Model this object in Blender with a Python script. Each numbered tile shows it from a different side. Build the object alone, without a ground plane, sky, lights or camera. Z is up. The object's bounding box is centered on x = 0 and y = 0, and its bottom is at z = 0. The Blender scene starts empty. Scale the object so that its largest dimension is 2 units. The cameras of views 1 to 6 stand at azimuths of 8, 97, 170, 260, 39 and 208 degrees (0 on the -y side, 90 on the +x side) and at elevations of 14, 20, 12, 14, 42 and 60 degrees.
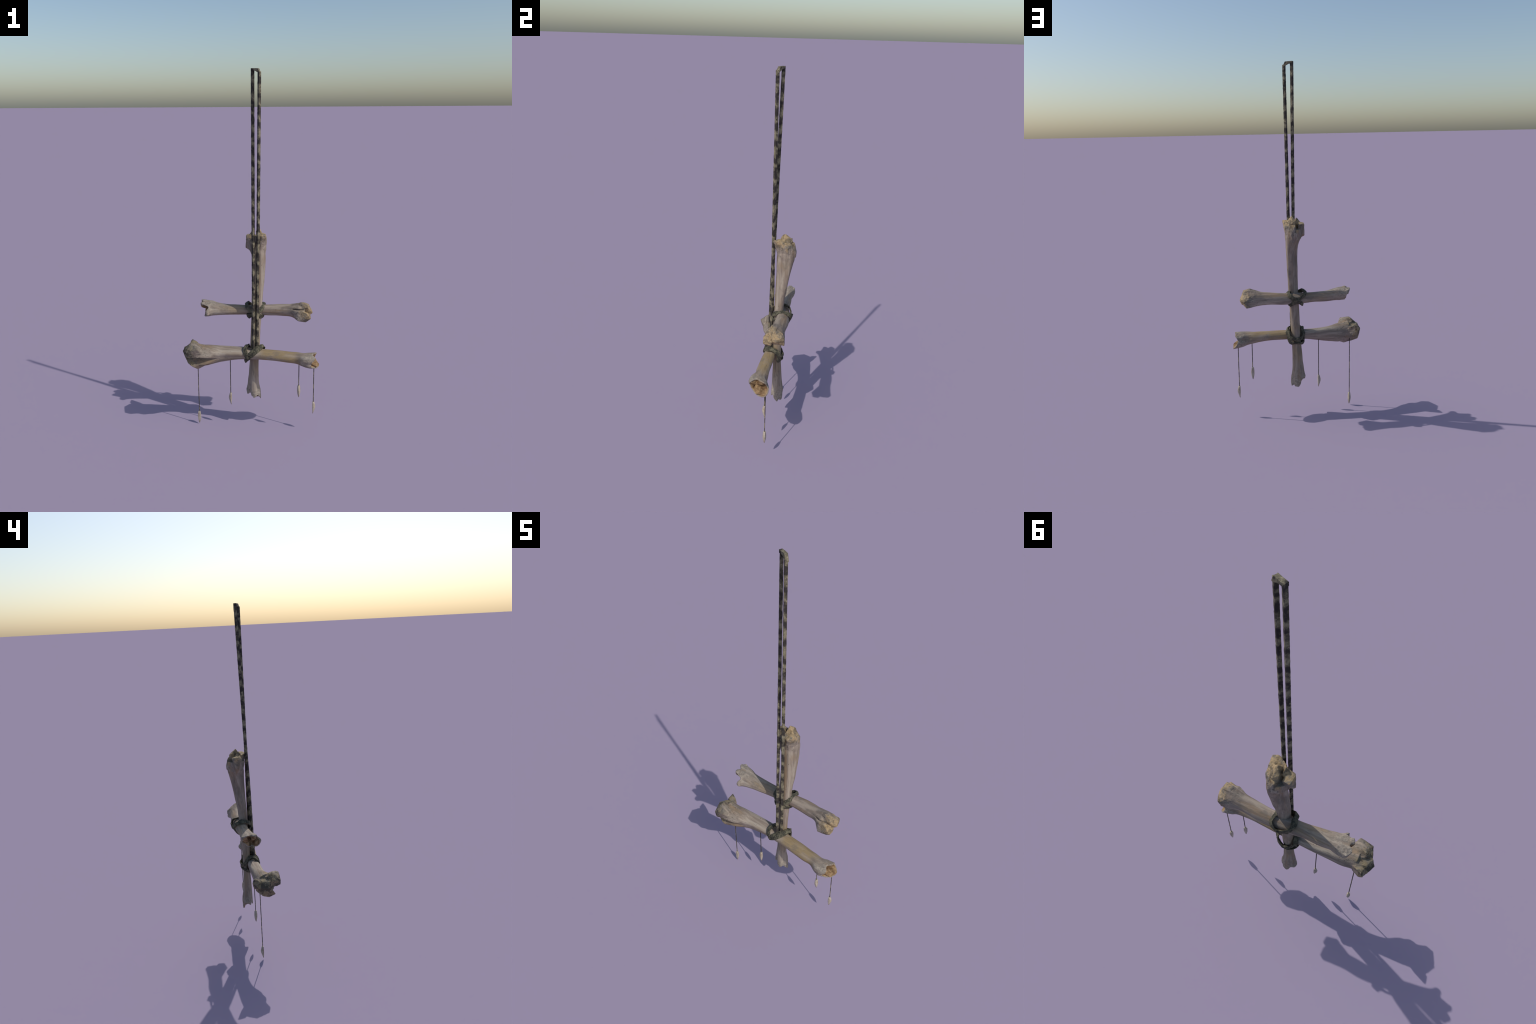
# Hanging charm: three old long bones lashed into a double cross on a looped
# rope, with four tooth pendants hanging from the lower bone on thin cords.
import bpy, bmesh, math, random
from mathutils import Vector, Matrix, noise

random.seed(7)
COL = bpy.context.scene.collection


# ------------------------------------------------------------------ helpers
def link(ob, parent=None):
    COL.objects.link(ob)
    if parent is not None:
        ob.parent = parent
    return ob


def catmull(p0, p1, p2, p3, t):
    return 0.5 * ((2 * p1) + (p2 - p0) * t + (2 * p0 - 5 * p1 + 4 * p2 - p3) * t * t
                  + (3 * p1 - p0 - 3 * p2 + p3) * t ** 3)


def sample_open(keys, x):
    """monotone-safe cubic interpolation of rows (x, [values])"""
    n = len(keys)
    i = 0
    while i < n - 2 and x > keys[i + 1][0]:
        i += 1
    x1, v1 = keys[i]
    x2, v2 = keys[i + 1]
    t = (x - x1) / (x2 - x1)
    out = []
    for k in range(len(v1)):
        d = (v2[k] - v1[k])
        m1 = d / (x2 - x1) if i == 0 else (v2[k] - keys[i - 1][1][k]) / (x2 - keys[i - 1][0])
        m2 = d / (x2 - x1) if i == n - 2 else (keys[i + 2][1][k] - v1[k]) / (keys[i + 2][0] - x1)
        h = x2 - x1
        t2, t3 = t * t, t * t * t
        out.append((2 * t3 - 3 * t2 + 1) * v1[k] + (t3 - 2 * t2 + t) * h * m1
                   + (-2 * t3 + 3 * t2) * v2[k] + (t3 - t2) * h * m2)
    return out


def sample_angle(table, deg):
    """periodic linear interpolation of (degree, value) rows"""
    deg %= 360.0
    rows = sorted(table)
    rows = [(rows[-1][0] - 360, rows[-1][1])] + rows + [(rows[0][0] + 360, rows[0][1])]
    for (a, va), (b, vb) in zip(rows, rows[1:]):
        if a <= deg <= b:
            t = (deg - a) / (b - a)
            return va + (vb - va) * t
    return rows[0][1]


def smooth(a, b, x):
    t = max(0.0, min(1.0, (x - a) / (b - a)))
    return t * t * (3 - 2 * t)


def ellipse_radius(a, b, rot_deg, ang):
    c = math.cos(ang - math.radians(rot_deg))
    s = math.sin(ang - math.radians(rot_deg))
    return 1.0 / math.sqrt((c / a) ** 2 + (s / b) ** 2)


# ------------------------------------------------------------------ materials
class Nodes:
    def __init__(self, name):
        self.mat = bpy.data.materials.new(name)
        self.mat.use_nodes = True
        self.nt = self.mat.node_tree
        self.bsdf = self.nt.nodes["Principled BSDF"]
        tc = self.nt.nodes.new("ShaderNodeTexCoord")
        self.obj = tc.outputs["Object"]

    def _in(self, sock, val):
        if hasattr(val, "is_linked") or isinstance(val, bpy.types.NodeSocket):
            self.nt.links.new(val, sock)
        else:
            sock.default_value = val

    def mapping(self, scale=(1, 1, 1), loc=(0, 0, 0), rot=(0, 0, 0), src=None):
        n = self.nt.nodes.new("ShaderNodeMapping")
        n.inputs["Scale"].default_value = scale
        n.inputs["Location"].default_value = loc
        n.inputs["Rotation"].default_value = rot
        self.nt.links.new(src or self.obj, n.inputs["Vector"])
        return n.outputs["Vector"]

    def noise(self, vec, scale, detail=4.0, rough=0.55, dist=0.0):
        n = self.nt.nodes.new("ShaderNodeTexNoise")
        n.inputs["Scale"].default_value = scale
        n.inputs["Detail"].default_value = detail
        n.inputs["Roughness"].default_value = rough
        n.inputs["Distortion"].default_value = dist
        self.nt.links.new(vec, n.inputs["Vector"])
        return n.outputs["Fac"]

    def voronoi(self, vec, scale):
        n = self.nt.nodes.new("ShaderNodeTexVoronoi")
        n.inputs["Scale"].default_value = scale
        self.nt.links.new(vec, n.inputs["Vector"])
        return n.outputs["Distance"]

    def wave(self, vec, scale, dist=0.0, detail=2.0, dscale=1.0):
        n = self.nt.nodes.new("ShaderNodeTexWave")
        n.inputs["Scale"].default_value = scale
        n.inputs["Distortion"].default_value = dist
        n.inputs["Detail"].default_value = detail
        n.inputs["Detail Scale"].default_value = dscale
        self.nt.links.new(vec, n.inputs["Vector"])
        return n.outputs["Fac"]

    def math(self, op, a, b=0.0, clamp=False):
        n = self.nt.nodes.new("ShaderNodeMath")
        n.operation = op
        n.use_clamp = clamp
        self._in(n.inputs[0], a)
        self._in(n.inputs[1], b)
        return n.outputs[0]

    def band(self, val, lo, hi):
        """0 below lo, 1 above hi (lo may exceed hi to invert)"""
        n = self.nt.nodes.new("ShaderNodeMapRange")
        n.interpolation_type = 'SMOOTHSTEP'
        self._in(n.inputs["Value"], val)
        if lo <= hi:
            n.inputs["From Min"].default_value = lo
            n.inputs["From Max"].default_value = hi
        else:
            n.inputs["From Min"].default_value = hi
            n.inputs["From Max"].default_value = lo
            n.inputs["To Min"].default_value = 1.0
            n.inputs["To Max"].default_value = 0.0
        return n.outputs["Result"]

    def mix(self, fac, a, b):
        n = self.nt.nodes.new("ShaderNodeMix")
        n.data_type = 'RGBA'
        self._in(n.inputs["Factor"], fac)
        for sock, v in ((n.inputs["A"], a), (n.inputs["B"], b)):
            pass
        ins = [s for s in n.inputs if s.type == 'RGBA']
        for sock, v in zip(ins, (a, b)):
            if isinstance(v, bpy.types.NodeSocket):
                self.nt.links.new(v, sock)
            else:
                sock.default_value = (v[0], v[1], v[2], 1.0)
        return [s for s in n.outputs if s.type == 'RGBA'][0]

    def sep(self, vec=None):
        n = self.nt.nodes.new("ShaderNodeSeparateXYZ")
        self.nt.links.new(vec or self.obj, n.inputs[0])
        return n.outputs

    def finish(self, color, rough=0.75, bump=None, strength=0.3, dist=0.002, spec=0.25):
        self._in(self.bsdf.inputs["Base Color"], color)
        self._in(self.bsdf.inputs["Roughness"], rough)
        self.bsdf.inputs["Specular IOR Level"].default_value = spec
        if bump is not None:
            b = self.nt.nodes.new("ShaderNodeBump")
            b.inputs["Strength"].default_value = strength
            b.inputs["Distance"].default_value = dist
            self.nt.links.new(bump, b.inputs["Height"])
            self.nt.links.new(b.outputs["Normal"], self.bsdf.inputs["Normal"])
        return self.mat


PALE = (0.335, 0.280, 0.225)
PALE2 = (0.225, 0.180, 0.145)
CREAM = (0.405, 0.352, 0.285)
TAN = (0.255, 0.175, 0.105)
OCHRE = (0.385, 0.282, 0.158)
GREY = (0.175, 0.160, 0.132)
DARK = (0.060, 0.053, 0.042)
UMBER = (0.135, 0.085, 0.045)


def bone_material(name, seed, t_tail, t_head, head_len, tail_len, stain, head_tint, head_dark):
    """t runs along local z from the broken end (t_tail) to the joint end (t_head)"""
    N = Nodes(name)
    shift = (seed * 3.1, seed * 1.7, seed * 0.9)
    t = N.sep()[2]
    long = N.mapping(scale=(1.0, 1.0, 0.10), loc=shift)
    iso = N.mapping(loc=shift)
    half = N.mapping(scale=(1.0, 1.0, 0.4), loc=shift)
    streak = N.noise(long, 60.0, 6.0, 0.62)
    broad = N.noise(long, 19.0, 4.0, 0.55, 0.5)
    fine = N.noise(long, 210.0, 4.0, 0.6)
    blot = N.noise(half, 24.0, 6.0, 0.62)
    grit = N.noise(iso, 95.0, 6.0, 0.68)
    col = N.mix(N.band(streak, 0.36, 0.64), PALE2, PALE)
    col = N.mix(N.math('MULTIPLY', N.band(broad, 0.52, 0.68), 0.8), col, CREAM)
    # brown stains in long streaks
    col = N.mix(N.math('MULTIPLY', N.band(broad, 0.48, 0.36), 0.75), col, TAN)
    col = N.mix(N.math('MULTIPLY', N.band(N.noise(half, 13.0, 5.0, 0.6, 0.4), 0.56, 0.70), 0.5), col, (0.265, 0.190, 0.115))
    # yellow-brown stain on one stretch of the shaft
    s0, s1, amt = stain
    smask = N.math('MULTIPLY', N.band(t, s0 - 0.05, s0 + 0.06), N.band(t, s1 + 0.03, s1 - 0.03))
    smask = N.math('MULTIPLY', smask, N.band(blot, 0.32, 0.60))
    col = N.mix(N.math('MULTIPLY', smask, amt), col, (0.290, 0.212, 0.110))
    # dull grey-brown weathering blotches
    dull = N.noise(N.mapping(scale=(1.0, 1.0, 0.45), loc=(shift[0] + 9, shift[1] + 2, shift[2])), 20.0, 6.0, 0.66, 0.5)
    col = N.mix(N.math('MULTIPLY', N.band(dull, 0.52, 0.66), 0.6), col, (0.165, 0.142, 0.118))
    # dirt caught in long cracks
    crack = N.band(N.noise(N.mapping(scale=(1.0, 1.0, 0.055), loc=(shift[0] + 5, shift[1], shift[2])), 120.0, 5.0, 0.6), 0.60, 0.69)
    col = N.mix(N.math('MULTIPLY', N.math('MULTIPLY', crack, N.band(blot, 0.42, 0.62)), 0.75), col, (0.115, 0.088, 0.066))
    # weathered grey grain near the broken end
    wob = N.math('ADD', t, N.math('MULTIPLY', N.math('SUBTRACT', blot, 0.5), 0.16))
    tail = N.band(wob, t_tail + tail_len, t_tail + tail_len * 0.35)
    rough_col = N.mix(N.band(grit, 0.36, 0.66), (0.19, 0.168, 0.14), CREAM)
    rough_col = N.mix(N.math('MULTIPLY', N.band(blot, 0.54, 0.68), 0.65), rough_col, TAN)
    col = N.mix(N.math('MULTIPLY', tail, 0.75), col, rough_col)
    # joint end: spongy ochre surface with dark pits and grey patches
    head = N.band(wob, t_head - head_len * 1.05, t_head - head_len * 0.5)
    edge = N.band(wob, t_head - head_len * 2.6, t_head - head_len * 0.9)
    patch = N.noise(half, 30.0, 6.0, 0.62, 0.6)
    col = N.mix(N.math('MULTIPLY', N.math('MULTIPLY', edge, N.band(patch, 0.50, 0.62)), 0.65), col, (0.155, 0.138, 0.112))
    speck = N.band(N.noise(half, 85.0, 6.0, 0.72, 0.7), 0.555, 0.64)
    col = N.mix(N.math('MULTIPLY', N.math('MULTIPLY', edge, speck), 0.85), col, DARK)
    hcol = N.mix(N.math('MULTIPLY', N.band(N.noise(iso, 34.0, 6.0, 0.65), 0.42, 0.58), N.band(wob, t_head - head_len * 0.1, t_head - head_len * 0.65)), head_tint, GREY)
    hcol = N.mix(N.math('MULTIPLY', N.band(N.noise(iso, 24.0, 5.0, 0.6, 0.5), 0.48, 0.60), head_dark), hcol, DARK)
    hcol = N.mix(N.math('MULTIPLY', N.band(grit, 0.54, 0.66), 0.6), hcol, UMBER)
    hcol = N.mix(N.math('MULTIPLY', N.band(grit, 0.44, 0.34), 0.4), hcol, CREAM)
    col = N.mix(head, col, hcol)
    # hairline grain and little foramina everywhere
    col = N.mix(N.math('MULTIPLY', N.band(fine, 0.56, 0.70), 0.40), col, (0.125, 0.095, 0.072))
    pit = N.band(N.voronoi(N.mapping(scale=(1, 1, 0.6), loc=shift), 30.0), 0.065, 0.045)
    col = N.mix(N.math('MULTIPLY', pit, 0.75), col, (0.09, 0.06, 0.035))
    bump = N.math('ADD', N.math('MULTIPLY', fine, 0.6), N.math('MULTIPLY', grit, N.math('ADD', 0.30, N.math('ADD', head, tail))))
    return N.finish(col, 0.75, bump, 0.7, 0.003, 0.2)


def marrow_material(name, seed):
    N = Nodes(name)
    iso = N.mapping(loc=(seed, seed * 2, 0))
    a = N.noise(iso, 45.0, 5.0, 0.65, 0.5)
    b = N.noise(iso, 130.0, 4.0, 0.6)
    col = N.mix(N.band(a, 0.36, 0.64), (0.125, 0.070, 0.035), (0.315, 0.215, 0.115))
    col = N.mix(N.math('MULTIPLY', N.band(b, 0.55, 0.7), 0.6), col, (0.09, 0.055, 0.03))
    return N.finish(col, 0.85, b, 0.5, 0.003, 0.15)


def rope_material():
    N = Nodes("twisted_hide_rope")
    tw = N.mapping(rot=(0.0, math.radians(52), 0.0))
    w = N.wave(tw, 5.2, 4.0, 3.0, 8.0)
    w2 = N.noise(N.mapping(scale=(1, 1, 0.6)), 60.0, 5.0, 0.6, 0.4)
    fib = N.noise(N.mapping(scale=(1, 1, 1.0)), 330.0, 3.0, 0.6)
    m = N.math('ADD', N.math('MULTIPLY', w, 0.42), N.math('MULTIPLY', w2, 0.85))
    col = N.mix(N.band(m, 0.42, 0.86), (0.036, 0.031, 0.028), (0.165, 0.145, 0.096))
    col = N.mix(N.math('MULTIPLY', N.band(m, 0.76, 0.94), 0.6), col, (0.32, 0.285, 0.19))
    col = N.mix(N.math('MULTIPLY', N.band(fib, 0.54, 0.70), 0.45), col, (0.06, 0.05, 0.042))
    spk = N.math('MULTIPLY', N.band(N.noise(N.mapping(loc=(3, 1, 2)), 210.0, 3.0, 0.6), 0.56, 0.68), N.band(m, 0.50, 0.74))
    col = N.mix(N.math('MULTIPLY', spk, 0.75), col, (0.38, 0.335, 0.225))
    return N.finish(col, 0.8, m, 0.5, 0.003, 0.2)


def lashing_material():
    N = Nodes("dark_hide_lashing")
    a = N.noise(N.mapping(), 50.0, 5.0, 0.65, 0.6)
    b = N.noise(N.mapping(loc=(4, 2, 1)), 170.0, 4.0, 0.6)
    col = N.mix(N.band(a, 0.38, 0.66), (0.042, 0.041, 0.031), (0.135, 0.124, 0.082))
    col = N.mix(N.math('MULTIPLY', N.band(b, 0.54, 0.70), 0.6), col, (0.225, 0.20, 0.135))
    col = N.mix(N.math('MULTIPLY', N.band(b, 0.46, 0.34), 0.7), col, (0.035, 0.033, 0.026))
    return N.finish(col, 0.8, N.math('ADD', a, b), 0.5, 0.004, 0.2)


def cord_material():
    N = Nodes("thin_dark_cord")
    a = N.noise(N.mapping(scale=(1, 1, 0.5)), 70.0, 3.0, 0.6)
    col = N.mix(N.band(a, 0.5, 0.66), (0.05, 0.044, 0.036), (0.24, 0.20, 0.12))
    return N.finish(col, 0.8, a, 0.3, 0.001, 0.2)


def tooth_material():
    N = Nodes("ivory_tooth")
    z = N.sep()[2]
    a = N.noise(N.mapping(scale=(1, 1, 0.3)), 130.0, 4.0, 0.6)
    b = N.noise(N.mapping(), 60.0, 4.0, 0.6)
    col = N.mix(N.band(a, 0.36, 0.66), (0.35, 0.29, 0.22), (0.49, 0.43, 0.345))
    col = N.mix(N.math('MULTIPLY', N.band(b, 0.57, 0.70), 0.5), col, (0.27, 0.19, 0.12))
    col = N.mix(N.math('MULTIPLY', N.band(z, -0.056, -0.068), 0.7), col, (0.22, 0.17, 0.13))
    return N.finish(col, 0.5, a, 0.2, 0.0008, 0.35)


# ------------------------------------------------------------------ bones
AX = {"x": (1, 2, 0), "z": (0, 1, 2)}      # section plane coords, then axis


def pack(axis, s, p, q):
    v = [0, 0, 0]
    i, j, k = AX[axis]
    v[i], v[j], v[k] = p, q, s
    return Vector(v)


def section_at(keys, s, sgn, ridges, NA):
    v = sample_open(keys, s)
    for (r0, r1, deg, amp, wid) in ridges:
        # a crest (or hollow) running along the shaft between r0 and r1
        lo, hi = min(r0 * sgn, r1 * sgn), max(r0 * sgn, r1 * sgn)
        fall = (hi - lo) * 0.3
        win = smooth(lo, lo + fall, s) * smooth(hi, hi - fall, s)
        if win > 0:
            for i in range(NA):
                da = (360.0 * i / NA - deg + 180) % 360 - 180
                v[2 + i] += amp * win * math.exp(-(da / wid) ** 2)
    return v


def shaft_mesh(axis, stations, rim, rim_from, cavity, ridges=()):
    """closed loft; stations run from joint end (blunt cap) to the broken end"""
    NA = 72
    sgn = 1 if stations[-1][0] > stations[0][0] else -1
    keys = []
    for (s, c1, c2, rot, a, b) in stations:
        rad = [ellipse_radius(a, b, rot, 2 * math.pi * i / NA) for i in range(NA)]
        keys.append((s * sgn, [c1, c2] + rad))
    s0, s1 = keys[0][0], keys[-1][0]
    nominal = sum(v for _, v in rim) / len(rim) * sgn
    ext = [(sample_angle(rim, 360.0 * i / NA) * sgn) for i in range(NA)]
    bm = bmesh.new()
    rings = []
    steps = int((s1 - s0) / 0.006)
    for j in range(steps + 1):
        s = s0 + (s1 - s0) * j / steps
        v = section_at(keys, s, sgn, ridges, NA)
        w = smooth(rim_from * sgn, s1, s)
        ring = []
        for i in range(NA):
            a = 2 * math.pi * i / NA
            ss = s + w * (ext[i] - s1)
            ring.append(bm.verts.new(pack(axis, ss * sgn, v[0] + v[2 + i] * math.cos(a), v[1] + v[2 + i] * math.sin(a))))
        rings.append(ring)
    vend = section_at(keys, s1, sgn, ridges, NA)
    for (depth, shrink, rag) in cavity:
        ring = []
        for i in range(NA):
            a = 2 * math.pi * i / NA
            r = vend[2 + i] * shrink * (1 + 0.10 * math.sin(3 * a + depth * 70) + 0.06 * math.sin(7 * a + 1.3))
            ss = ext[i] * rag + (s1 - 0.012) * (1 - rag) - depth
            ring.append(bm.verts.new(pack(axis, ss * sgn, vend[0] + r * math.cos(a), vend[1] + r * math.sin(a))))
        rings.append(ring)
    for r0, r1 in zip(rings, rings[1:]):
        for i in range(NA):
            bm.faces.new((r0[i], r0[(i + 1) % NA], r1[(i + 1) % NA], r1[i]))
    bm.faces.new(rings[0])
    bm.faces.new(rings[-1])
    bmesh.ops.recalc_face_normals(bm, faces=bm.faces)
    return bm, keys, sgn, NA


def add_hull(bm, pts):
    vs = [bm.verts.new(p) for p in pts]
    res = bmesh.ops.convex_hull(bm, input=vs)
    junk = [g for g in res["geom_interior"] if isinstance(g, bmesh.types.BMVert)]
    junk += [g for g in res["geom_unused"] if isinstance(g, bmesh.types.BMVert)]
    bmesh.ops.delete(bm, geom=list(set(junk)), context='VERTS')


def section_ring(keys, sgn, axis, s, NA, scale=0.9, n=12):
    v = sample_open(keys, s * sgn)
    out = []
    for i in range(n):
        k = int(i * NA / n)
        a = 2 * math.pi * k / NA
        out.append(pack(axis, s, v[0] + scale * v[2 + k] * math.cos(a), v[1] + scale * v[2 + k] * math.sin(a)))
    return out


def build_bone(name, axis, stations, rim, rim_from, lobes, cuts, origin, toward_head,
               mats, parent, seed, head_at, ridges=(), head_amp=0.0016):
    cavity = [(0.002, 0.84, 1.0), (0.008, 0.74, 0.85), (0.014, 0.60, 0.5), (0.016, 0.36, 0.25), (0.020, 0.12, 0.1)]
    bm, keys, sgn, NA = shaft_mesh(axis, stations, rim, rim_from, cavity, ridges)
    for pts, base in lobes:
        pp = [Vector(p) for p in pts]
        if base is not None:
            pp += section_ring(keys, sgn, axis, base[0], NA, base[1])
        add_hull(bm, pp)
    me = bpy.data.meshes.new(name)
    bm.to_mesh(me)
    bm.free()
    ob = bpy.data.objects.new(name, me)
    COL.objects.link(ob)
    rm = ob.modifiers.new("fuse", 'REMESH')
    rm.mode = 'VOXEL'
    rm.voxel_size = 0.0021
    cutters = []
    for pts in cuts:
        cb = bmesh.new()
        add_hull(cb, [Vector(p) for p in pts])
        cm = bpy.data.meshes.new("cutter")
        cb.to_mesh(cm)
        cb.free()
        co = bpy.data.objects.new("cutter", cm)
        COL.objects.link(co)
        co.hide_render = True
        bo = ob.modifiers.new("chip", 'BOOLEAN')
        bo.operation = 'DIFFERENCE'
        bo.object = co
        bo.solver = 'EXACT'
        cutters.append(co)
    if cuts:
        rm2 = ob.modifiers.new("fuse2", 'REMESH')
        rm2.mode = 'VOXEL'
        rm2.voxel_size = 0.0021
    sm = ob.modifiers.new("soften", 'SMOOTH')
    sm.factor = 0.5
    sm.iterations = 4
    dg = bpy.context.evaluated_depsgraph_get()
    new = bpy.data.meshes.new_from_object(ob.evaluated_get(dg))
    bpy.data.objects.remove(ob)
    for co in cutters:
        bpy.data.objects.remove(co)
    # local frame: z runs toward the joint end
    zax = Vector(toward_head).normalized()
    xax = Vector((0, 1, 0)).cross(zax).normalized()
    if xax.length < 0.5:
        xax = Vector((1, 0, 0))
    yax = zax.cross(xax)
    M = Matrix((xax, yax, zax)).transposed().to_4x4()
    M.translation = Vector(origin)
    Mi = M.inverted()
    i, j, k = AX[axis]
    # surface relief: long fibres on the shaft, pits and lumps at the joint end
    new.update()
    nrm = [v.normal.copy() for v in new.vertices]
    off = Vector((seed * 7.3, seed * 2.9, seed * 5.1))
    inner = []
    for v, n in zip(new.vertices, nrm):
        p = v.co.copy()
        q = Mi @ p
        fib = noise.noise(Vector((q.x * 95, q.y * 95, q.z * 9)) + off)
        fib2 = noise.noise(Vector((q.x * 40, q.y * 40, q.z * 5)) + off)
        lump = noise.fractal(q * 48 + off, 1.0, 2.1, 4)
        pit = noise.voronoi(q * 75 + off)[0][0]
        h = smooth(head_at[0], head_at[1], q.z)
        d = 0.0007 * fib + 0.0015 * fib2 * (1 - h) + h * head_amp * lump - h * 0.0016 * smooth(0.35, 0.05, pit)
        # is this the marrow cavity?
        s = p[k] * sgn
        cav = False
        if s > rim_from * sgn:
            ev = section_at(keys, min(s, keys[-1][0]), sgn, ridges, NA)
            dx, dy = p[i] - ev[0], p[j] - ev[1]
            a = math.atan2(dy, dx) % (2 * math.pi)
            r = ev[2 + int(a / (2 * math.pi) * NA) % NA]
            cav = math.hypot(dx, dy) < 0.86 * r and n[k] * sgn > -0.2
            d += 0.0009 * lump
        inner.append(cav)
        v.co = Mi @ (p + n * d)
    new.materials.clear()
    new.materials.append(mats[0])
    new.materials.append(mats[1])
    for f in new.polygons:
        f.use_smooth = True
        if sum(inner[x] for x in f.vertices) >= 3:
            f.material_index = 1
    new.name = name
    ob = bpy.data.objects.new(name, new)
    ob.matrix_world = M
    link(ob, parent)
    return ob


root = bpy.data.objects.new("bone_charm", None)
COL.objects.link(root)
root["label"] = "three weathered bones lashed in a double cross on a rope loop"
root["category"] = "bone charm"

marrow = marrow_material("brown_marrow", 1.0)

# upright bone: joint end on top, broken end below  (z, cx, cy, rot, a, b)
upright = [
    (1.105, .032, .052, 0, .044, .050),
    (1.080, .032, .056, 15, .048, .051),
    (1.060, .033, .058, 38, .050, .047),
    (1.040, .036, .057, 75, .0495, .0415),
    (1.020, .039, .054, 82, .046, .0375),
    (1.000, .040, .051, 75, .0435, .0355),
    (.960, .039, .045, 53, .0405, .0310),
    (.920, .038, .040, 45, .0385, .0280),
    (.880, .037, .036, 38, .0370, .0258),
    (.840, .036, .033, 38, .0362, .0237),
    (.800, .034, .030, 38, .0350, .0228),
    (.700, .030, .027, 30, .0298, .0243),
    (.600, .0255, .025, 4, .0278, .0236),
    (.500, .0205, .025, 0, .0266, .0223),
    (.450, .018, .026, -22, .0263, .0219),
    (.400, .016, .027, -30, .0278, .0202),
    (.360, .014, .028, -30, .0287, .0222),
    (.320, .013, .029, -30, .0300, .0245),
    (.290, .011, .030, -25, .0320, .0263),
    (.260, .011, .032, -15, .0350, .0296),
    (.240, .011, .033, -8, .0388, .0313),
    (.220, .011, .033, -12, .0425, .0318),
    (.180, .013, .031, -10, .0420, .0310),
]
upright_rim = [(0, .174), (10, .165), (30, .178), (47, .168), (90, .168), (115, .185), (140, .212), (175, .212),
               (197, .200), (220, .214), (250, .200), (275, .186), (300, .192), (322, .202), (345, .185)]
upright_lobes = [
    # plateau with the front corner and the two low peaks
    ([(.086, .002, 1.150), (.084, .020, 1.150), (.066, .027, 1.153), (.058, -.008, 1.142), (.068, -.008, 1.140), (.062, -.004, 1.122),
      (.082, .072, 1.122), (.030, .100, 1.130), (.056, .111, 1.078), (.030, .111, 1.082), (.050, .111, 1.055), (.020, .015, 1.140),
      (.083, .070, 1.085)], (1.045, .86)),
    ([(.040, .050, 1.178), (.048, .052, 1.172), (.062, .040, 1.150), (.022, .076, 1.152), (.045, .092, 1.142), (.055, .080, 1.145),
      (.030, .030, 1.145), (.07, .07, 1.12), (.03, .09, 1.11)], None),
    ([(.012, .040, 1.167), (.004, .035, 1.158), (.025, .020, 1.140), (-.010, .050, 1.140), (.020, .060, 1.140),
      (.03, .03, 1.10), (.0, .06, 1.1)], None),
    # side knob
    ([(-.027, .060, 1.136), (-.026, .042, 1.136), (-.022, .084, 1.134), (-.020, .026, 1.124), (-.032, .049, 1.062),
      (-.030, .056, 1.066), (-.024, .066, 1.075), (.010, .030, 1.145), (.010, .080, 1.130), (.015, .022, 1.065),
      (.012, .066, 1.082), (.014, .040, 1.040)], None),
]
build_bone("long_bone", "z", upright, upright_rim, .235, upright_lobes, [], (.02, .03, .66), (0, 0, 1),
           [bone_material("upright_bone_surface", 1.0, -.48, .51, .075, .09, (-.33, -.12, .5), OCHRE, 0.65), marrow],
           root, 1.0, (.36, .44),
           ridges=[(.30, .10, 228, -.009, 17), (.29, .10, 322, -.008, 14), (.28, .10, 128, -.007, 16), (.26, .10, 28, -.004, 12),
                   (1.09, .60, -42, .005, 34), (1.10, .60, 232, -.006, 34), (1.07, .80, 48, .006, 26), (1.13, .86, 128, -.017, 38)])

# upper cross bone: joint end to +x  (x, cy, cz, rot, a, b)
upper = [
    (.300, .040, .712, 0, .045, .040),
    (.270, .033, .711, 38, .049, .0445),
    (.250, .037, .712, 38, .044, .0425),
    (.232, .043, .714, 38, .0375, .0400),
    (.215, .046, .714, 45, .0340, .0385),
    (.180, .049, .713, 75, .0335, .0370),
    (.140, .053, .711, 82, .0315, .0370),
    (.100, .055, .708, 75, .0303, .0355),
    (.060, .054, .707, 68, .0288, .0350),
    (-.030, .049, .705, 75, .0268, .0335),
    (-.080, .045, .705, 7, .0333, .0270),
    (-.120, .043, .704, 7, .0370, .0280),
    (-.160, .041, .704, 7, .0400, .0298),
    (-.200, .036, .707, 15, .0440, .0336),
    (-.220, .036, .709, 18, .0510, .0360),
    (-.240, .033, .710, 15, .0590, .0385),
    (-.265, .033, .711, 18, .0620, .0390),
]
upper_rim = [(0, -.266), (20, -.272), (31, -.280), (45, -.292), (60, -.290), (75, -.272), (95, -.276), (119, -.287), (130, -.280),
             (150, -.244), (160, -.238), (175, -.246), (190, -.248), (205, -.243), (217, -.252), (229, -.262),
             (250, -.258), (270, -.264), (300, -.268), (330, -.262)]
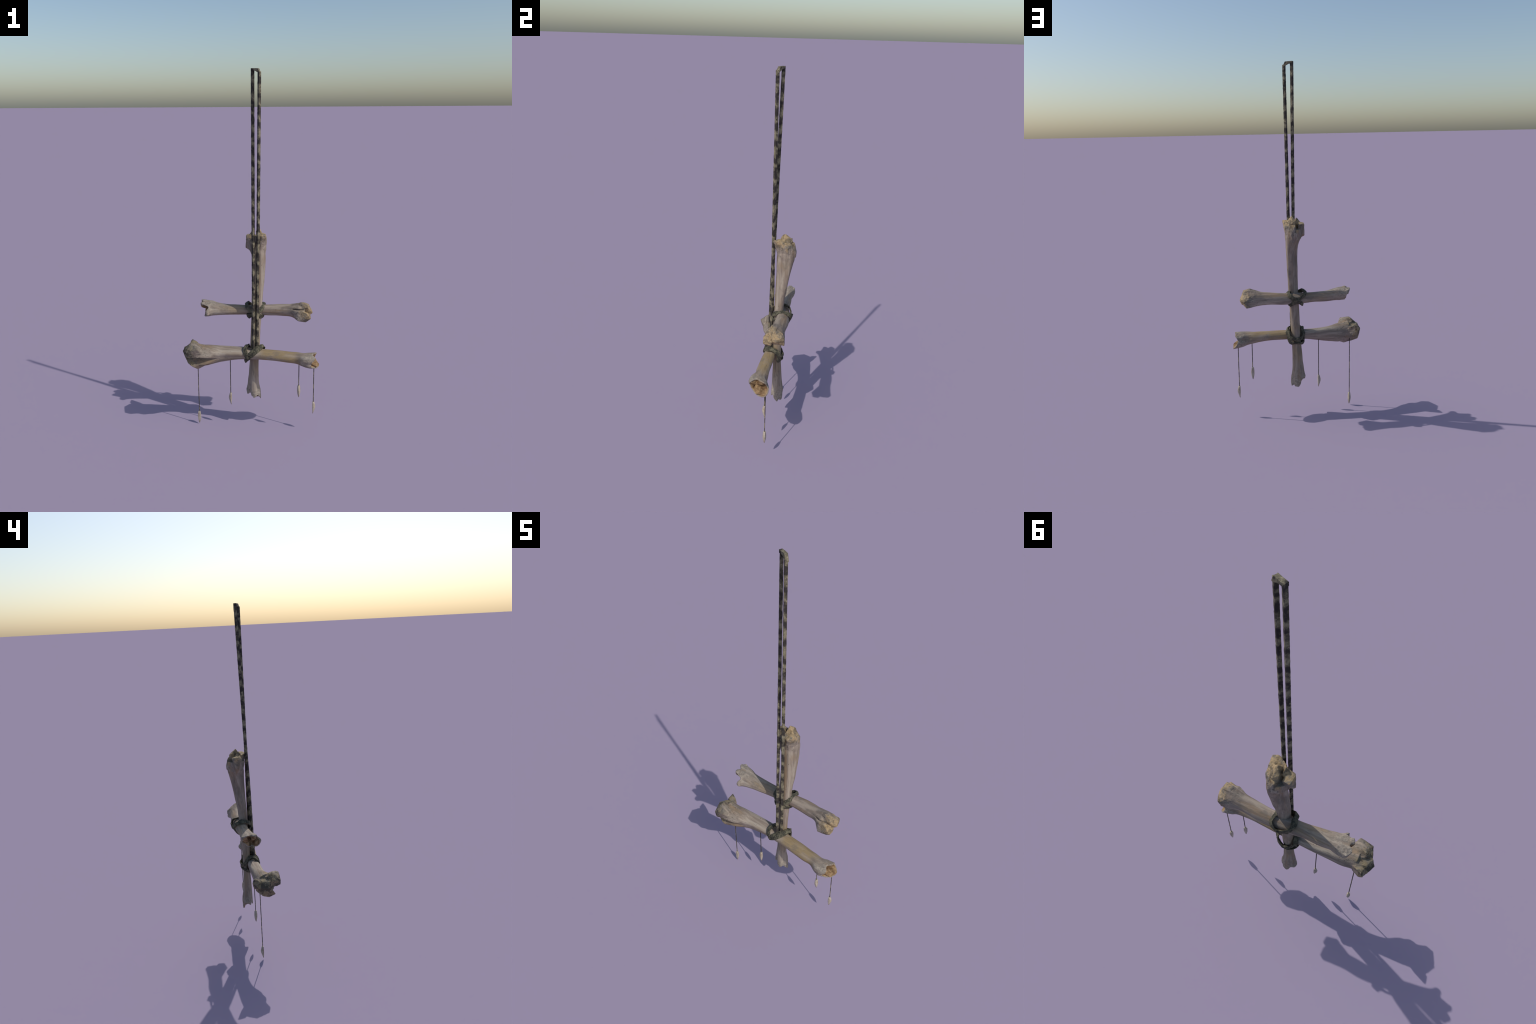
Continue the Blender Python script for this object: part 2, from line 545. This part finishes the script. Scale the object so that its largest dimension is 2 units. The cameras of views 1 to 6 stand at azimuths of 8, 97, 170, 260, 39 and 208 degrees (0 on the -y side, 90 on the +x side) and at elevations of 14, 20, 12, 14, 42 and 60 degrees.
upper_lobes = [
    # main joint block
    ([(.344, .038, .708), (.338, .043, .722), (.318, .002, .746), (.320, .036, .758), (.316, .008, .762), (.282, .020, .772),
      (.290, .045, .765), (.325, .090, .711), (.311, .090, .673), (.30, .085, .69), (.300, .045, .675), (.325, .035, .69)], (.205, .92)),
    # front lower lobe
    ([(.336, -.016, .692), (.316, -.019, .720), (.307, -.006, .664), (.331, .023, .680), (.333, .027, .699),
      (.267, -.022, .675), (.280, -.018, .695), (.300, .030, .700), (.27, .02, .72), (.27, .02, .675)], (.225, .82)),
    # knuckles of the broken end: two on top, one in front, one behind
    ([(-.285, .018, .737), (-.278, .003, .749), (-.288, .030, .742), (-.280, .010, .722), (-.278, .036, .715), (-.27, .03, .75),
      (-.225, .01, .735), (-.225, .04, .735), (-.225, .03, .70)], None),
    ([(-.292, .068, .745), (-.278, .092, .744), (-.288, .058, .730), (-.276, .088, .718), (-.272, .050, .705), (-.27, .06, .752),
      (-.225, .05, .74), (-.225, .08, .725), (-.225, .05, .70)], None),
    ([(-.262, .001, .673), (-.252, -.013, .675), (-.246, -.021, .700), (-.262, .018, .675), (-.258, .010, .695), (-.25, -.012, .71),
      (-.21, .0, .69), (-.21, .02, .68), (-.21, .02, .72)], None),
    ([(-.268, .070, .690), (-.264, .088, .708), (-.268, .050, .682), (-.266, .045, .700), (-.21, .05, .685), (-.21, .075, .70), (-.21, .05, .72)], None),
]
upper_cuts = [[(.318, .012, .735), (.318, -.06, .742), (.318, -.06, .722), (.250, .020, .735), (.250, -.06, .748), (.250, -.06, .715),
               (.19, .014, .728), (.19, -.05, .74), (.19, -.05, .72)]]
build_bone("long_bone.001", "x", upper, upper_rim, -.225, upper_lobes, upper_cuts, (.03, .045, .709), (1, 0, 0),
           [bone_material("upper_bone_surface", 4.0, -.32, .31, .065, .11, (-.20, -.05, .35), OCHRE, 0.6), marrow],
           root, 2.0, (.20, .25),
           ridges=[(.24, -.24, -45, .0035, 26), (-.19, -.36, 162, -.009, 15), (-.20, -.36, 78, -.007, 14), (-.20, -.36, 262, -.008, 16), (-.21, -.36, 330, -.005, 16)])

# lower cross bone: joint end to -x
lower = [
    (-.310, -.040, .460, 60, .062, .058),
    (-.280, -.036, .455, 45, .060, .056),
    (-.260, -.032, .452, 50, .059, .054),
    (-.240, -.027, .452, 60, .0575, .0510),
    (-.200, -.016, .454, 68, .0508, .0404),
    (-.160, -.009, .457, 68, .0452, .0338),
    (-.100, -.006, .462, 53, .0391, .0310),
    (-.040, -.007, .466, 38, .0370, .0274),
    (.050, -.013, .467, 22, .0345, .0265),
    (.100, -.017, .467, 15, .0350, .0263),
    (.160, -.022, .467, 15, .0358, .0262),
    (.220, -.027, .464, 7, .0350, .0290),
    (.260, -.027, .462, -22, .0346, .0322),
    (.300, -.037, .458, -15, .0462, .0372),
    (.330, -.034, .455, -15, .0540, .0424),
    (.362, -.028, .454, -28, .0560, .0438),
]
lower_rim = [(0, .362), (20, .360), (35, .366), (50, .373), (70, .370), (85, .368), (110, .350), (125, .356), (140, .368),
             (158, .366), (172, .350), (190, .344), (215, .345), (240, .362), (262, .374), (280, .380), (300, .386),
             (315, .386), (340, .370)]
lower_lobes = [
    # main lobe reaching to the back spur
    ([(-.368, .018, .470), (-.387, -.028, .467), (-.370, -.043, .502), (-.361, .001, .414),
      (-.335, .035, .44), (-.355, -.005, .498), (-.350, -.060, .418), (-.345, -.079, .416), (-.293, -.056, .374), (-.330, -.040, .388), (-.31, .012, .497)], (-.285, .92)),
    # back spur
    ([(-.357, .055, .495), (-.347, .048, .513), (-.362, .030, .480), (-.335, .030, .514), (-.352, .016, .503), (-.322, .036, .508), (-.300, .022, .496), (-.338, .046, .455),
      (-.366, .010, .455), (-.33, .005, .49), (-.29, .01, .46), (-.30, .02, .43)], None),
    # front knob
    ([(-.282, -.110, .515), (-.280, -.094, .523), (-.347, -.108, .492), (-.337, -.108, .455), (-.326, -.062, .537), (-.339, -.030, .517),
      (-.300, -.070, .530), (-.368, -.045, .500), (-.290, -.100, .478), (-.350, -.060, .460), (-.30, -.03, .50), (-.27, -.05, .47)], (-.245, .7)),
    # rough filling of the broken end
    ([(.385, .000, .421), (.379, -.044, .424), (.378, -.020, .440), (.360, .005, .440), (.352, -.055, .440), (.33, -.03, .41), (.33, .0, .45),
      (.33, -.05, .46)], None),
    ([(.367, -.026, .490), (.371, .000, .490), (.362, -.012, .468), (.358, -.040, .470), (.33, -.03, .49), (.33, .0, .45), (.33, -.05, .45)], None),
    ([(.362, -.072, .488), (.366, -.068, .474), (.352, -.055, .455), (.33, -.06, .48), (.33, -.04, .44), (.33, -.03, .48)], None),
    # bottom ledge
    ([(-.293, -.056, .373), (-.347, -.080, .416), (-.310, -.078, .392), (-.250, -.050, .398), (-.30, -.02, .40), (-.35, -.04, .42)], (-.210, .7)),
]
lower_cuts = [[(-.41, -.062, .442), (-.41, -.15, .470), (-.41, -.15, .31), (-.30, -.047, .446), (-.30, -.14, .474), (-.30, -.14, .31),
               (-.14, -.052, .440), (-.14, -.058, .445), (-.14, -.058, .43)]]
build_bone("long_bone.002", "x", lower, lower_rim, .315, lower_lobes, lower_cuts, (0, -.02, .46), (-1, 0, 0),
           [bone_material("lower_bone_surface", 9.0, -.38, .38, .085, .085, (-.28, -.06, .9), (0.25, 0.20, 0.12), 0.9), marrow],
           root, 3.0, (.25, .31),
           ridges=[(-.30, .03, 158, .010, 30), (-.02, .30, 138, .0035, 26), (.25, .46, 12, -.007, 14), (.28, .46, 112, -.006, 13), (.28, .46, 188, -.005, 14)])


# ------------------------------------------------------------------ rope
def sweep(name, path, closed, section, mat, parent, up_fn, jitter=0.0, seed=0, smooth_shade=True, scale_fn=None):
    bm = bmesh.new()
    rings = []
    n = len(path)
    for i, p in enumerate(path):
        a = path[(i - 1) % n] if closed or i > 0 else p
        b = path[(i + 1) % n] if closed or i < n - 1 else p
        tan = (b - a).normalized()
        up = up_fn(p, i / n)
        side = tan.cross(up).normalized()
        up = side.cross(tan).normalized()
        sc = scale_fn(i / n) if scale_fn else 1.0
        ring = []
        for (s, u) in section:
            q = p + side * s * sc + up * u * sc
            if jitter:
                nv = noise.noise_vector(q * 55 + Vector((seed, 0, 0)))
                q += nv * jitter
            ring.append(bm.verts.new(q))
        rings.append(ring)
    m = len(section)
    for i in range(n if closed else n - 1):
        r0, r1 = rings[i], rings[(i + 1) % n]
        for k in range(m):
            bm.faces.new((r0[k], r0[(k + 1) % m], r1[(k + 1) % m], r1[k]))
    if not closed:
        bm.faces.new(rings[0])
        bm.faces.new(rings[-1])
    bmesh.ops.recalc_face_normals(bm, faces=bm.faces)
    me = bpy.data.meshes.new(name)
    bm.to_mesh(me)
    bm.free()
    me.materials.append(mat)
    for f in me.polygons:
        f.use_smooth = smooth_shade
    ob = bpy.data.objects.new(name, me)
    link(ob, parent)
    return ob


rope_mat = rope_material()
# squarish strand section: two strands run down the front of the upright bone
HALF = 0.0069
SECTION = ((1, .86), (.86, 1), (-.86, 1), (-1, .86), (-1, -.86), (-.86, -1), (.86, -1), (1, -.86))


def strand(bm, ctrl, rot_deg):
    ctrl = [Vector(c) for c in ctrl]
    f = Vector((math.sin(math.radians(rot_deg)), -math.cos(math.radians(rot_deg)), 0))
    rings = []
    for c0, c1 in zip(ctrl, ctrl[1:]):
        axis = (c1 - c0).normalized()
        side = axis.cross(f).normalized()
        ff = side.cross(axis).normalized()
        n = max(2, int((c1 - c0).length / 0.008))
        for i in range(n + (c1 is ctrl[-1])):
            p = c0.lerp(c1, i / n)
            ring = []
            for (a, b) in SECTION:
                q = p + (side * a + ff * b) * HALF
                q += (side * a + ff * b) * 0.0007 * noise.noise(q * 90)
                ring.append(bm.verts.new(q))
            rings.append(ring)
    for r0, r1 in zip(rings, rings[1:]):
        for k in range(8):
            bm.faces.new((r0[k], r0[(k + 1) % 8], r1[(k + 1) % 8], r1[k]))
    bm.faces.new(rings[0])
    bm.faces.new(rings[-1])


def rope_loop():
    bm = bmesh.new()
    right = [(.0574, -.0140, 1.983), (.0478, -.0112, 1.2), (.0408, -.0064, .80), (.0378, -.0080, .505)]
    left = [(.0193, .0096, 1.9985), (.0198, -.0070, 1.2), (.0207, -.0131, 1.0), (.0206, -.0168, .80), (.0190, -.0210, .495)]
    strand(bm, right, 43)
    strand(bm, left, 43)
    # bridge across the top, dropping at a slant onto the right strand
    rings = []
    for (x, y, zt, zb) in ((.0625, -.0150, 1.977, 1.970), (.0520, -.0070, 1.9985, 1.978), (.0360, .0015, 1.9995, 1.9870),
                           (.0200, .0085, 2.0, 1.9880), (.0140, .0112, 2.0, 1.9870)):
        c = Vector((x, y, 0))
        f = Vector((.36, .93, 0)) * HALF * 1.12
        rings.append([bm.verts.new((c + f * w) + Vector((0, 0, z))) for w, z in
                      ((1, zb), (1, zt - .001), (.88, zt), (-.88, zt), (-1, zt - .001), (-1, zb))])
    for r0, r1 in zip(rings, rings[1:]):
        for k in range(6):
            bm.faces.new((r0[k], r0[(k + 1) % 6], r1[(k + 1) % 6], r1[k]))
    bm.faces.new(rings[0])
    bm.faces.new(rings[-1])
    bmesh.ops.recalc_face_normals(bm, faces=bm.faces)
    me = bpy.data.meshes.new("hanging_rope")
    bm.to_mesh(me)
    bm.free()
    me.materials.append(rope_mat)
    ob = bpy.data.objects.new("hanging_rope", me)
    link(ob, root)
    return ob


rope_loop()

# ------------------------------------------------------------------ lashings
lash_mat = lashing_material()


def closed_path(ctrl, n=30):
    c = [Vector(p) for p in ctrl]
    m = len(c)
    out = []
    for i in range(n):
        x = i / n * m
        k = int(x)
        t = x - k
        out.append(catmull(c[(k - 1) % m], c[k % m], c[(k + 1) % m], c[(k + 2) % m], t))
    return out


def wrap(name, ctrl, parent, width, thick, seed):
    path = closed_path(ctrl)
    cen = sum(path, Vector()) / len(path)
    sec = [(width * x, thick * y) for x, y in
           ((1, 0), (.82, .62), (.25, 1.0), (-.35, .9), (-.85, .55), (-1, -.05), (-.7, -.7), (0, -.9), (.72, -.65))]

    def up(p, t):
        v = (p - cen).normalized()
        k = 0.35 * math.sin(6.283 * t * 2 + seed)
        return (v + Vector((0, 0, k))).normalized()

    def sc(t):
        return 0.95 + 0.20 * math.sin(6.283 * t * 3 + seed * 1.7) + 0.10 * math.sin(6.283 * t * 7 + seed)

    ob = sweep(name, path, True, sec, lash_mat, parent, up, 0.0042, seed, True, sc)
    ob.data.set_sharp_from_angle(angle=math.radians(32))
    return ob


up1 = wrap("lashing", [(-.024, .045, .745), (-.022, .080, .733), (.004, .092, .712), (.035, .091, .691), (.064, .074, .673),
                       (.062, .032, .675), (.044, .001, .688), (.012, -.008, .708), (-.016, .006, .735)], root, .0135, .0058, 1)
wrap("lashing_wrap", [(.062, .042, .742), (.068, .084, .736), (.046, .097, .712), (.012, .091, .692), (-.014, .064, .672),
                      (-.017, .025, .676), (.002, -.006, .690), (.032, -.006, .700), (.058, .012, .728)], up1, .0135, .0058, 2)
lo1 = wrap("lashing.001", [(.072, .022, .504), (.056, -.018, .508), (.030, -.043, .488), (.002, -.047, .458), (-.026, -.028, .428),
                           (-.024, .016, .426), (-.002, .050, .433), (.032, .053, .435), (.054, .040, .441), (.066, .036, .478)],
           root, .0125, .0058, 3)
wrap("lashing_wrap.001", [(-.014, .000, .512), (-.028, -.036, .494), (-.018, -.046, .468), (.012, -.043, .486), (.045, -.018, .504),
                          (.064, .028, .500), (.057, .048, .474), (.034, .055, .456), (.002, .054, .457), (-.020, .038, .480)],
     lo1, .0125, .0058, 4)
wrap("lashing_wrap.002", [(-.018, .022, .500), (-.024, -.010, .512), (-.026, -.040, .490), (-.014, -.046, .455), (-.010, -.018, .432),
                          (-.016, .018, .430), (-.022, .034, .462)], lo1, .0110, .0052, 5)

# ------------------------------------------------------------------ tooth pendants
cord_mat = cord_material()
tooth_mat = tooth_material()


def tooth_mesh():
    """long blunt tooth: flat on one side, swelling on the other (+x), flat root on top"""
    bm = bmesh.new()
    # height, half width, flat-side offset, swelling, per row
    prof = [(0.0, .0058, -.0040, .0042), (-.0008, .0066, -.0046, .0052), (-.012, .0082, -.0050, .0088), (-.026, .0094, -.0050, .0120),
            (-.036, .0094, -.0050, .0110), (-.048, .0082, -.0046, .0074), (-.058, .0060, -.0040, .0040), (-.067, .0034, -.0034, .0012),
            (-.0740, .0010, -.0030, -.0014)]
    shape = [(1, .20), (.82, .62), (.42, .95), (0, 1.0), (-.42, .95), (-.82, .62), (-1, .20), (-.86, 0), (-.4, -.04), (.4, -.04), (.86, 0)]
    rings = []
    for z, hw, back, front in prof:
        rings.append([bm.verts.new((back + (front - back) * f, hw * w, z)) for w, f in shape])
    n = len(shape)
    for r0, r1 in zip(rings, rings[1:]):
        for i in range(n):
            bm.faces.new((r0[i], r0[(i + 1) % n], r1[(i + 1) % n], r1[i]))
    bm.faces.new(rings[0])
    bm.faces.new(rings[-1])
    bmesh.ops.recalc_face_normals(bm, faces=bm.faces)
    me = bpy.data.meshes.new("tooth")
    bm.to_mesh(me)
    bm.free()
    me.materials.append(tooth_mat)
    for f in me.polygons:
        f.use_smooth = True
    me.set_sharp_from_angle(angle=math.radians(38))
    return me


tooth_data = tooth_mesh()
pendants = [(-.3088, .0075, .0775, .430, 1.57, 1.0), (-.119, .0072, .2085, .450, 3.14, 1.0),
            (.274, -.0072, .2880, .450, -1.57, 1.0), (.3567, .0066, .1855, .430, 0.0, 1.0)]
for n, (x, y, z0, z1, rot, sc) in enumerate(pendants):
    suf = "" if n == 0 else ".%03d" % n
    path = [Vector((x, y, z1 + (z0 - 0.004 - z1) * i / 24)) for i in range(25)]
    sec = [(0.0023 * math.cos(k * math.pi / 3), 0.0023 * math.sin(k * math.pi / 3)) for k in range(6)]
    cord = sweep("cord" + suf, path, False, sec, cord_mat, root, lambda p, t: Vector((0, 1, 0)))
    t = bpy.data.objects.new("tooth" + suf, tooth_data)
    t.matrix_world = Matrix.Translation((x, y, z0)) @ Matrix.Rotation(rot, 4, 'Z') @ Matrix.Scale(sc, 4)
    link(t, cord)
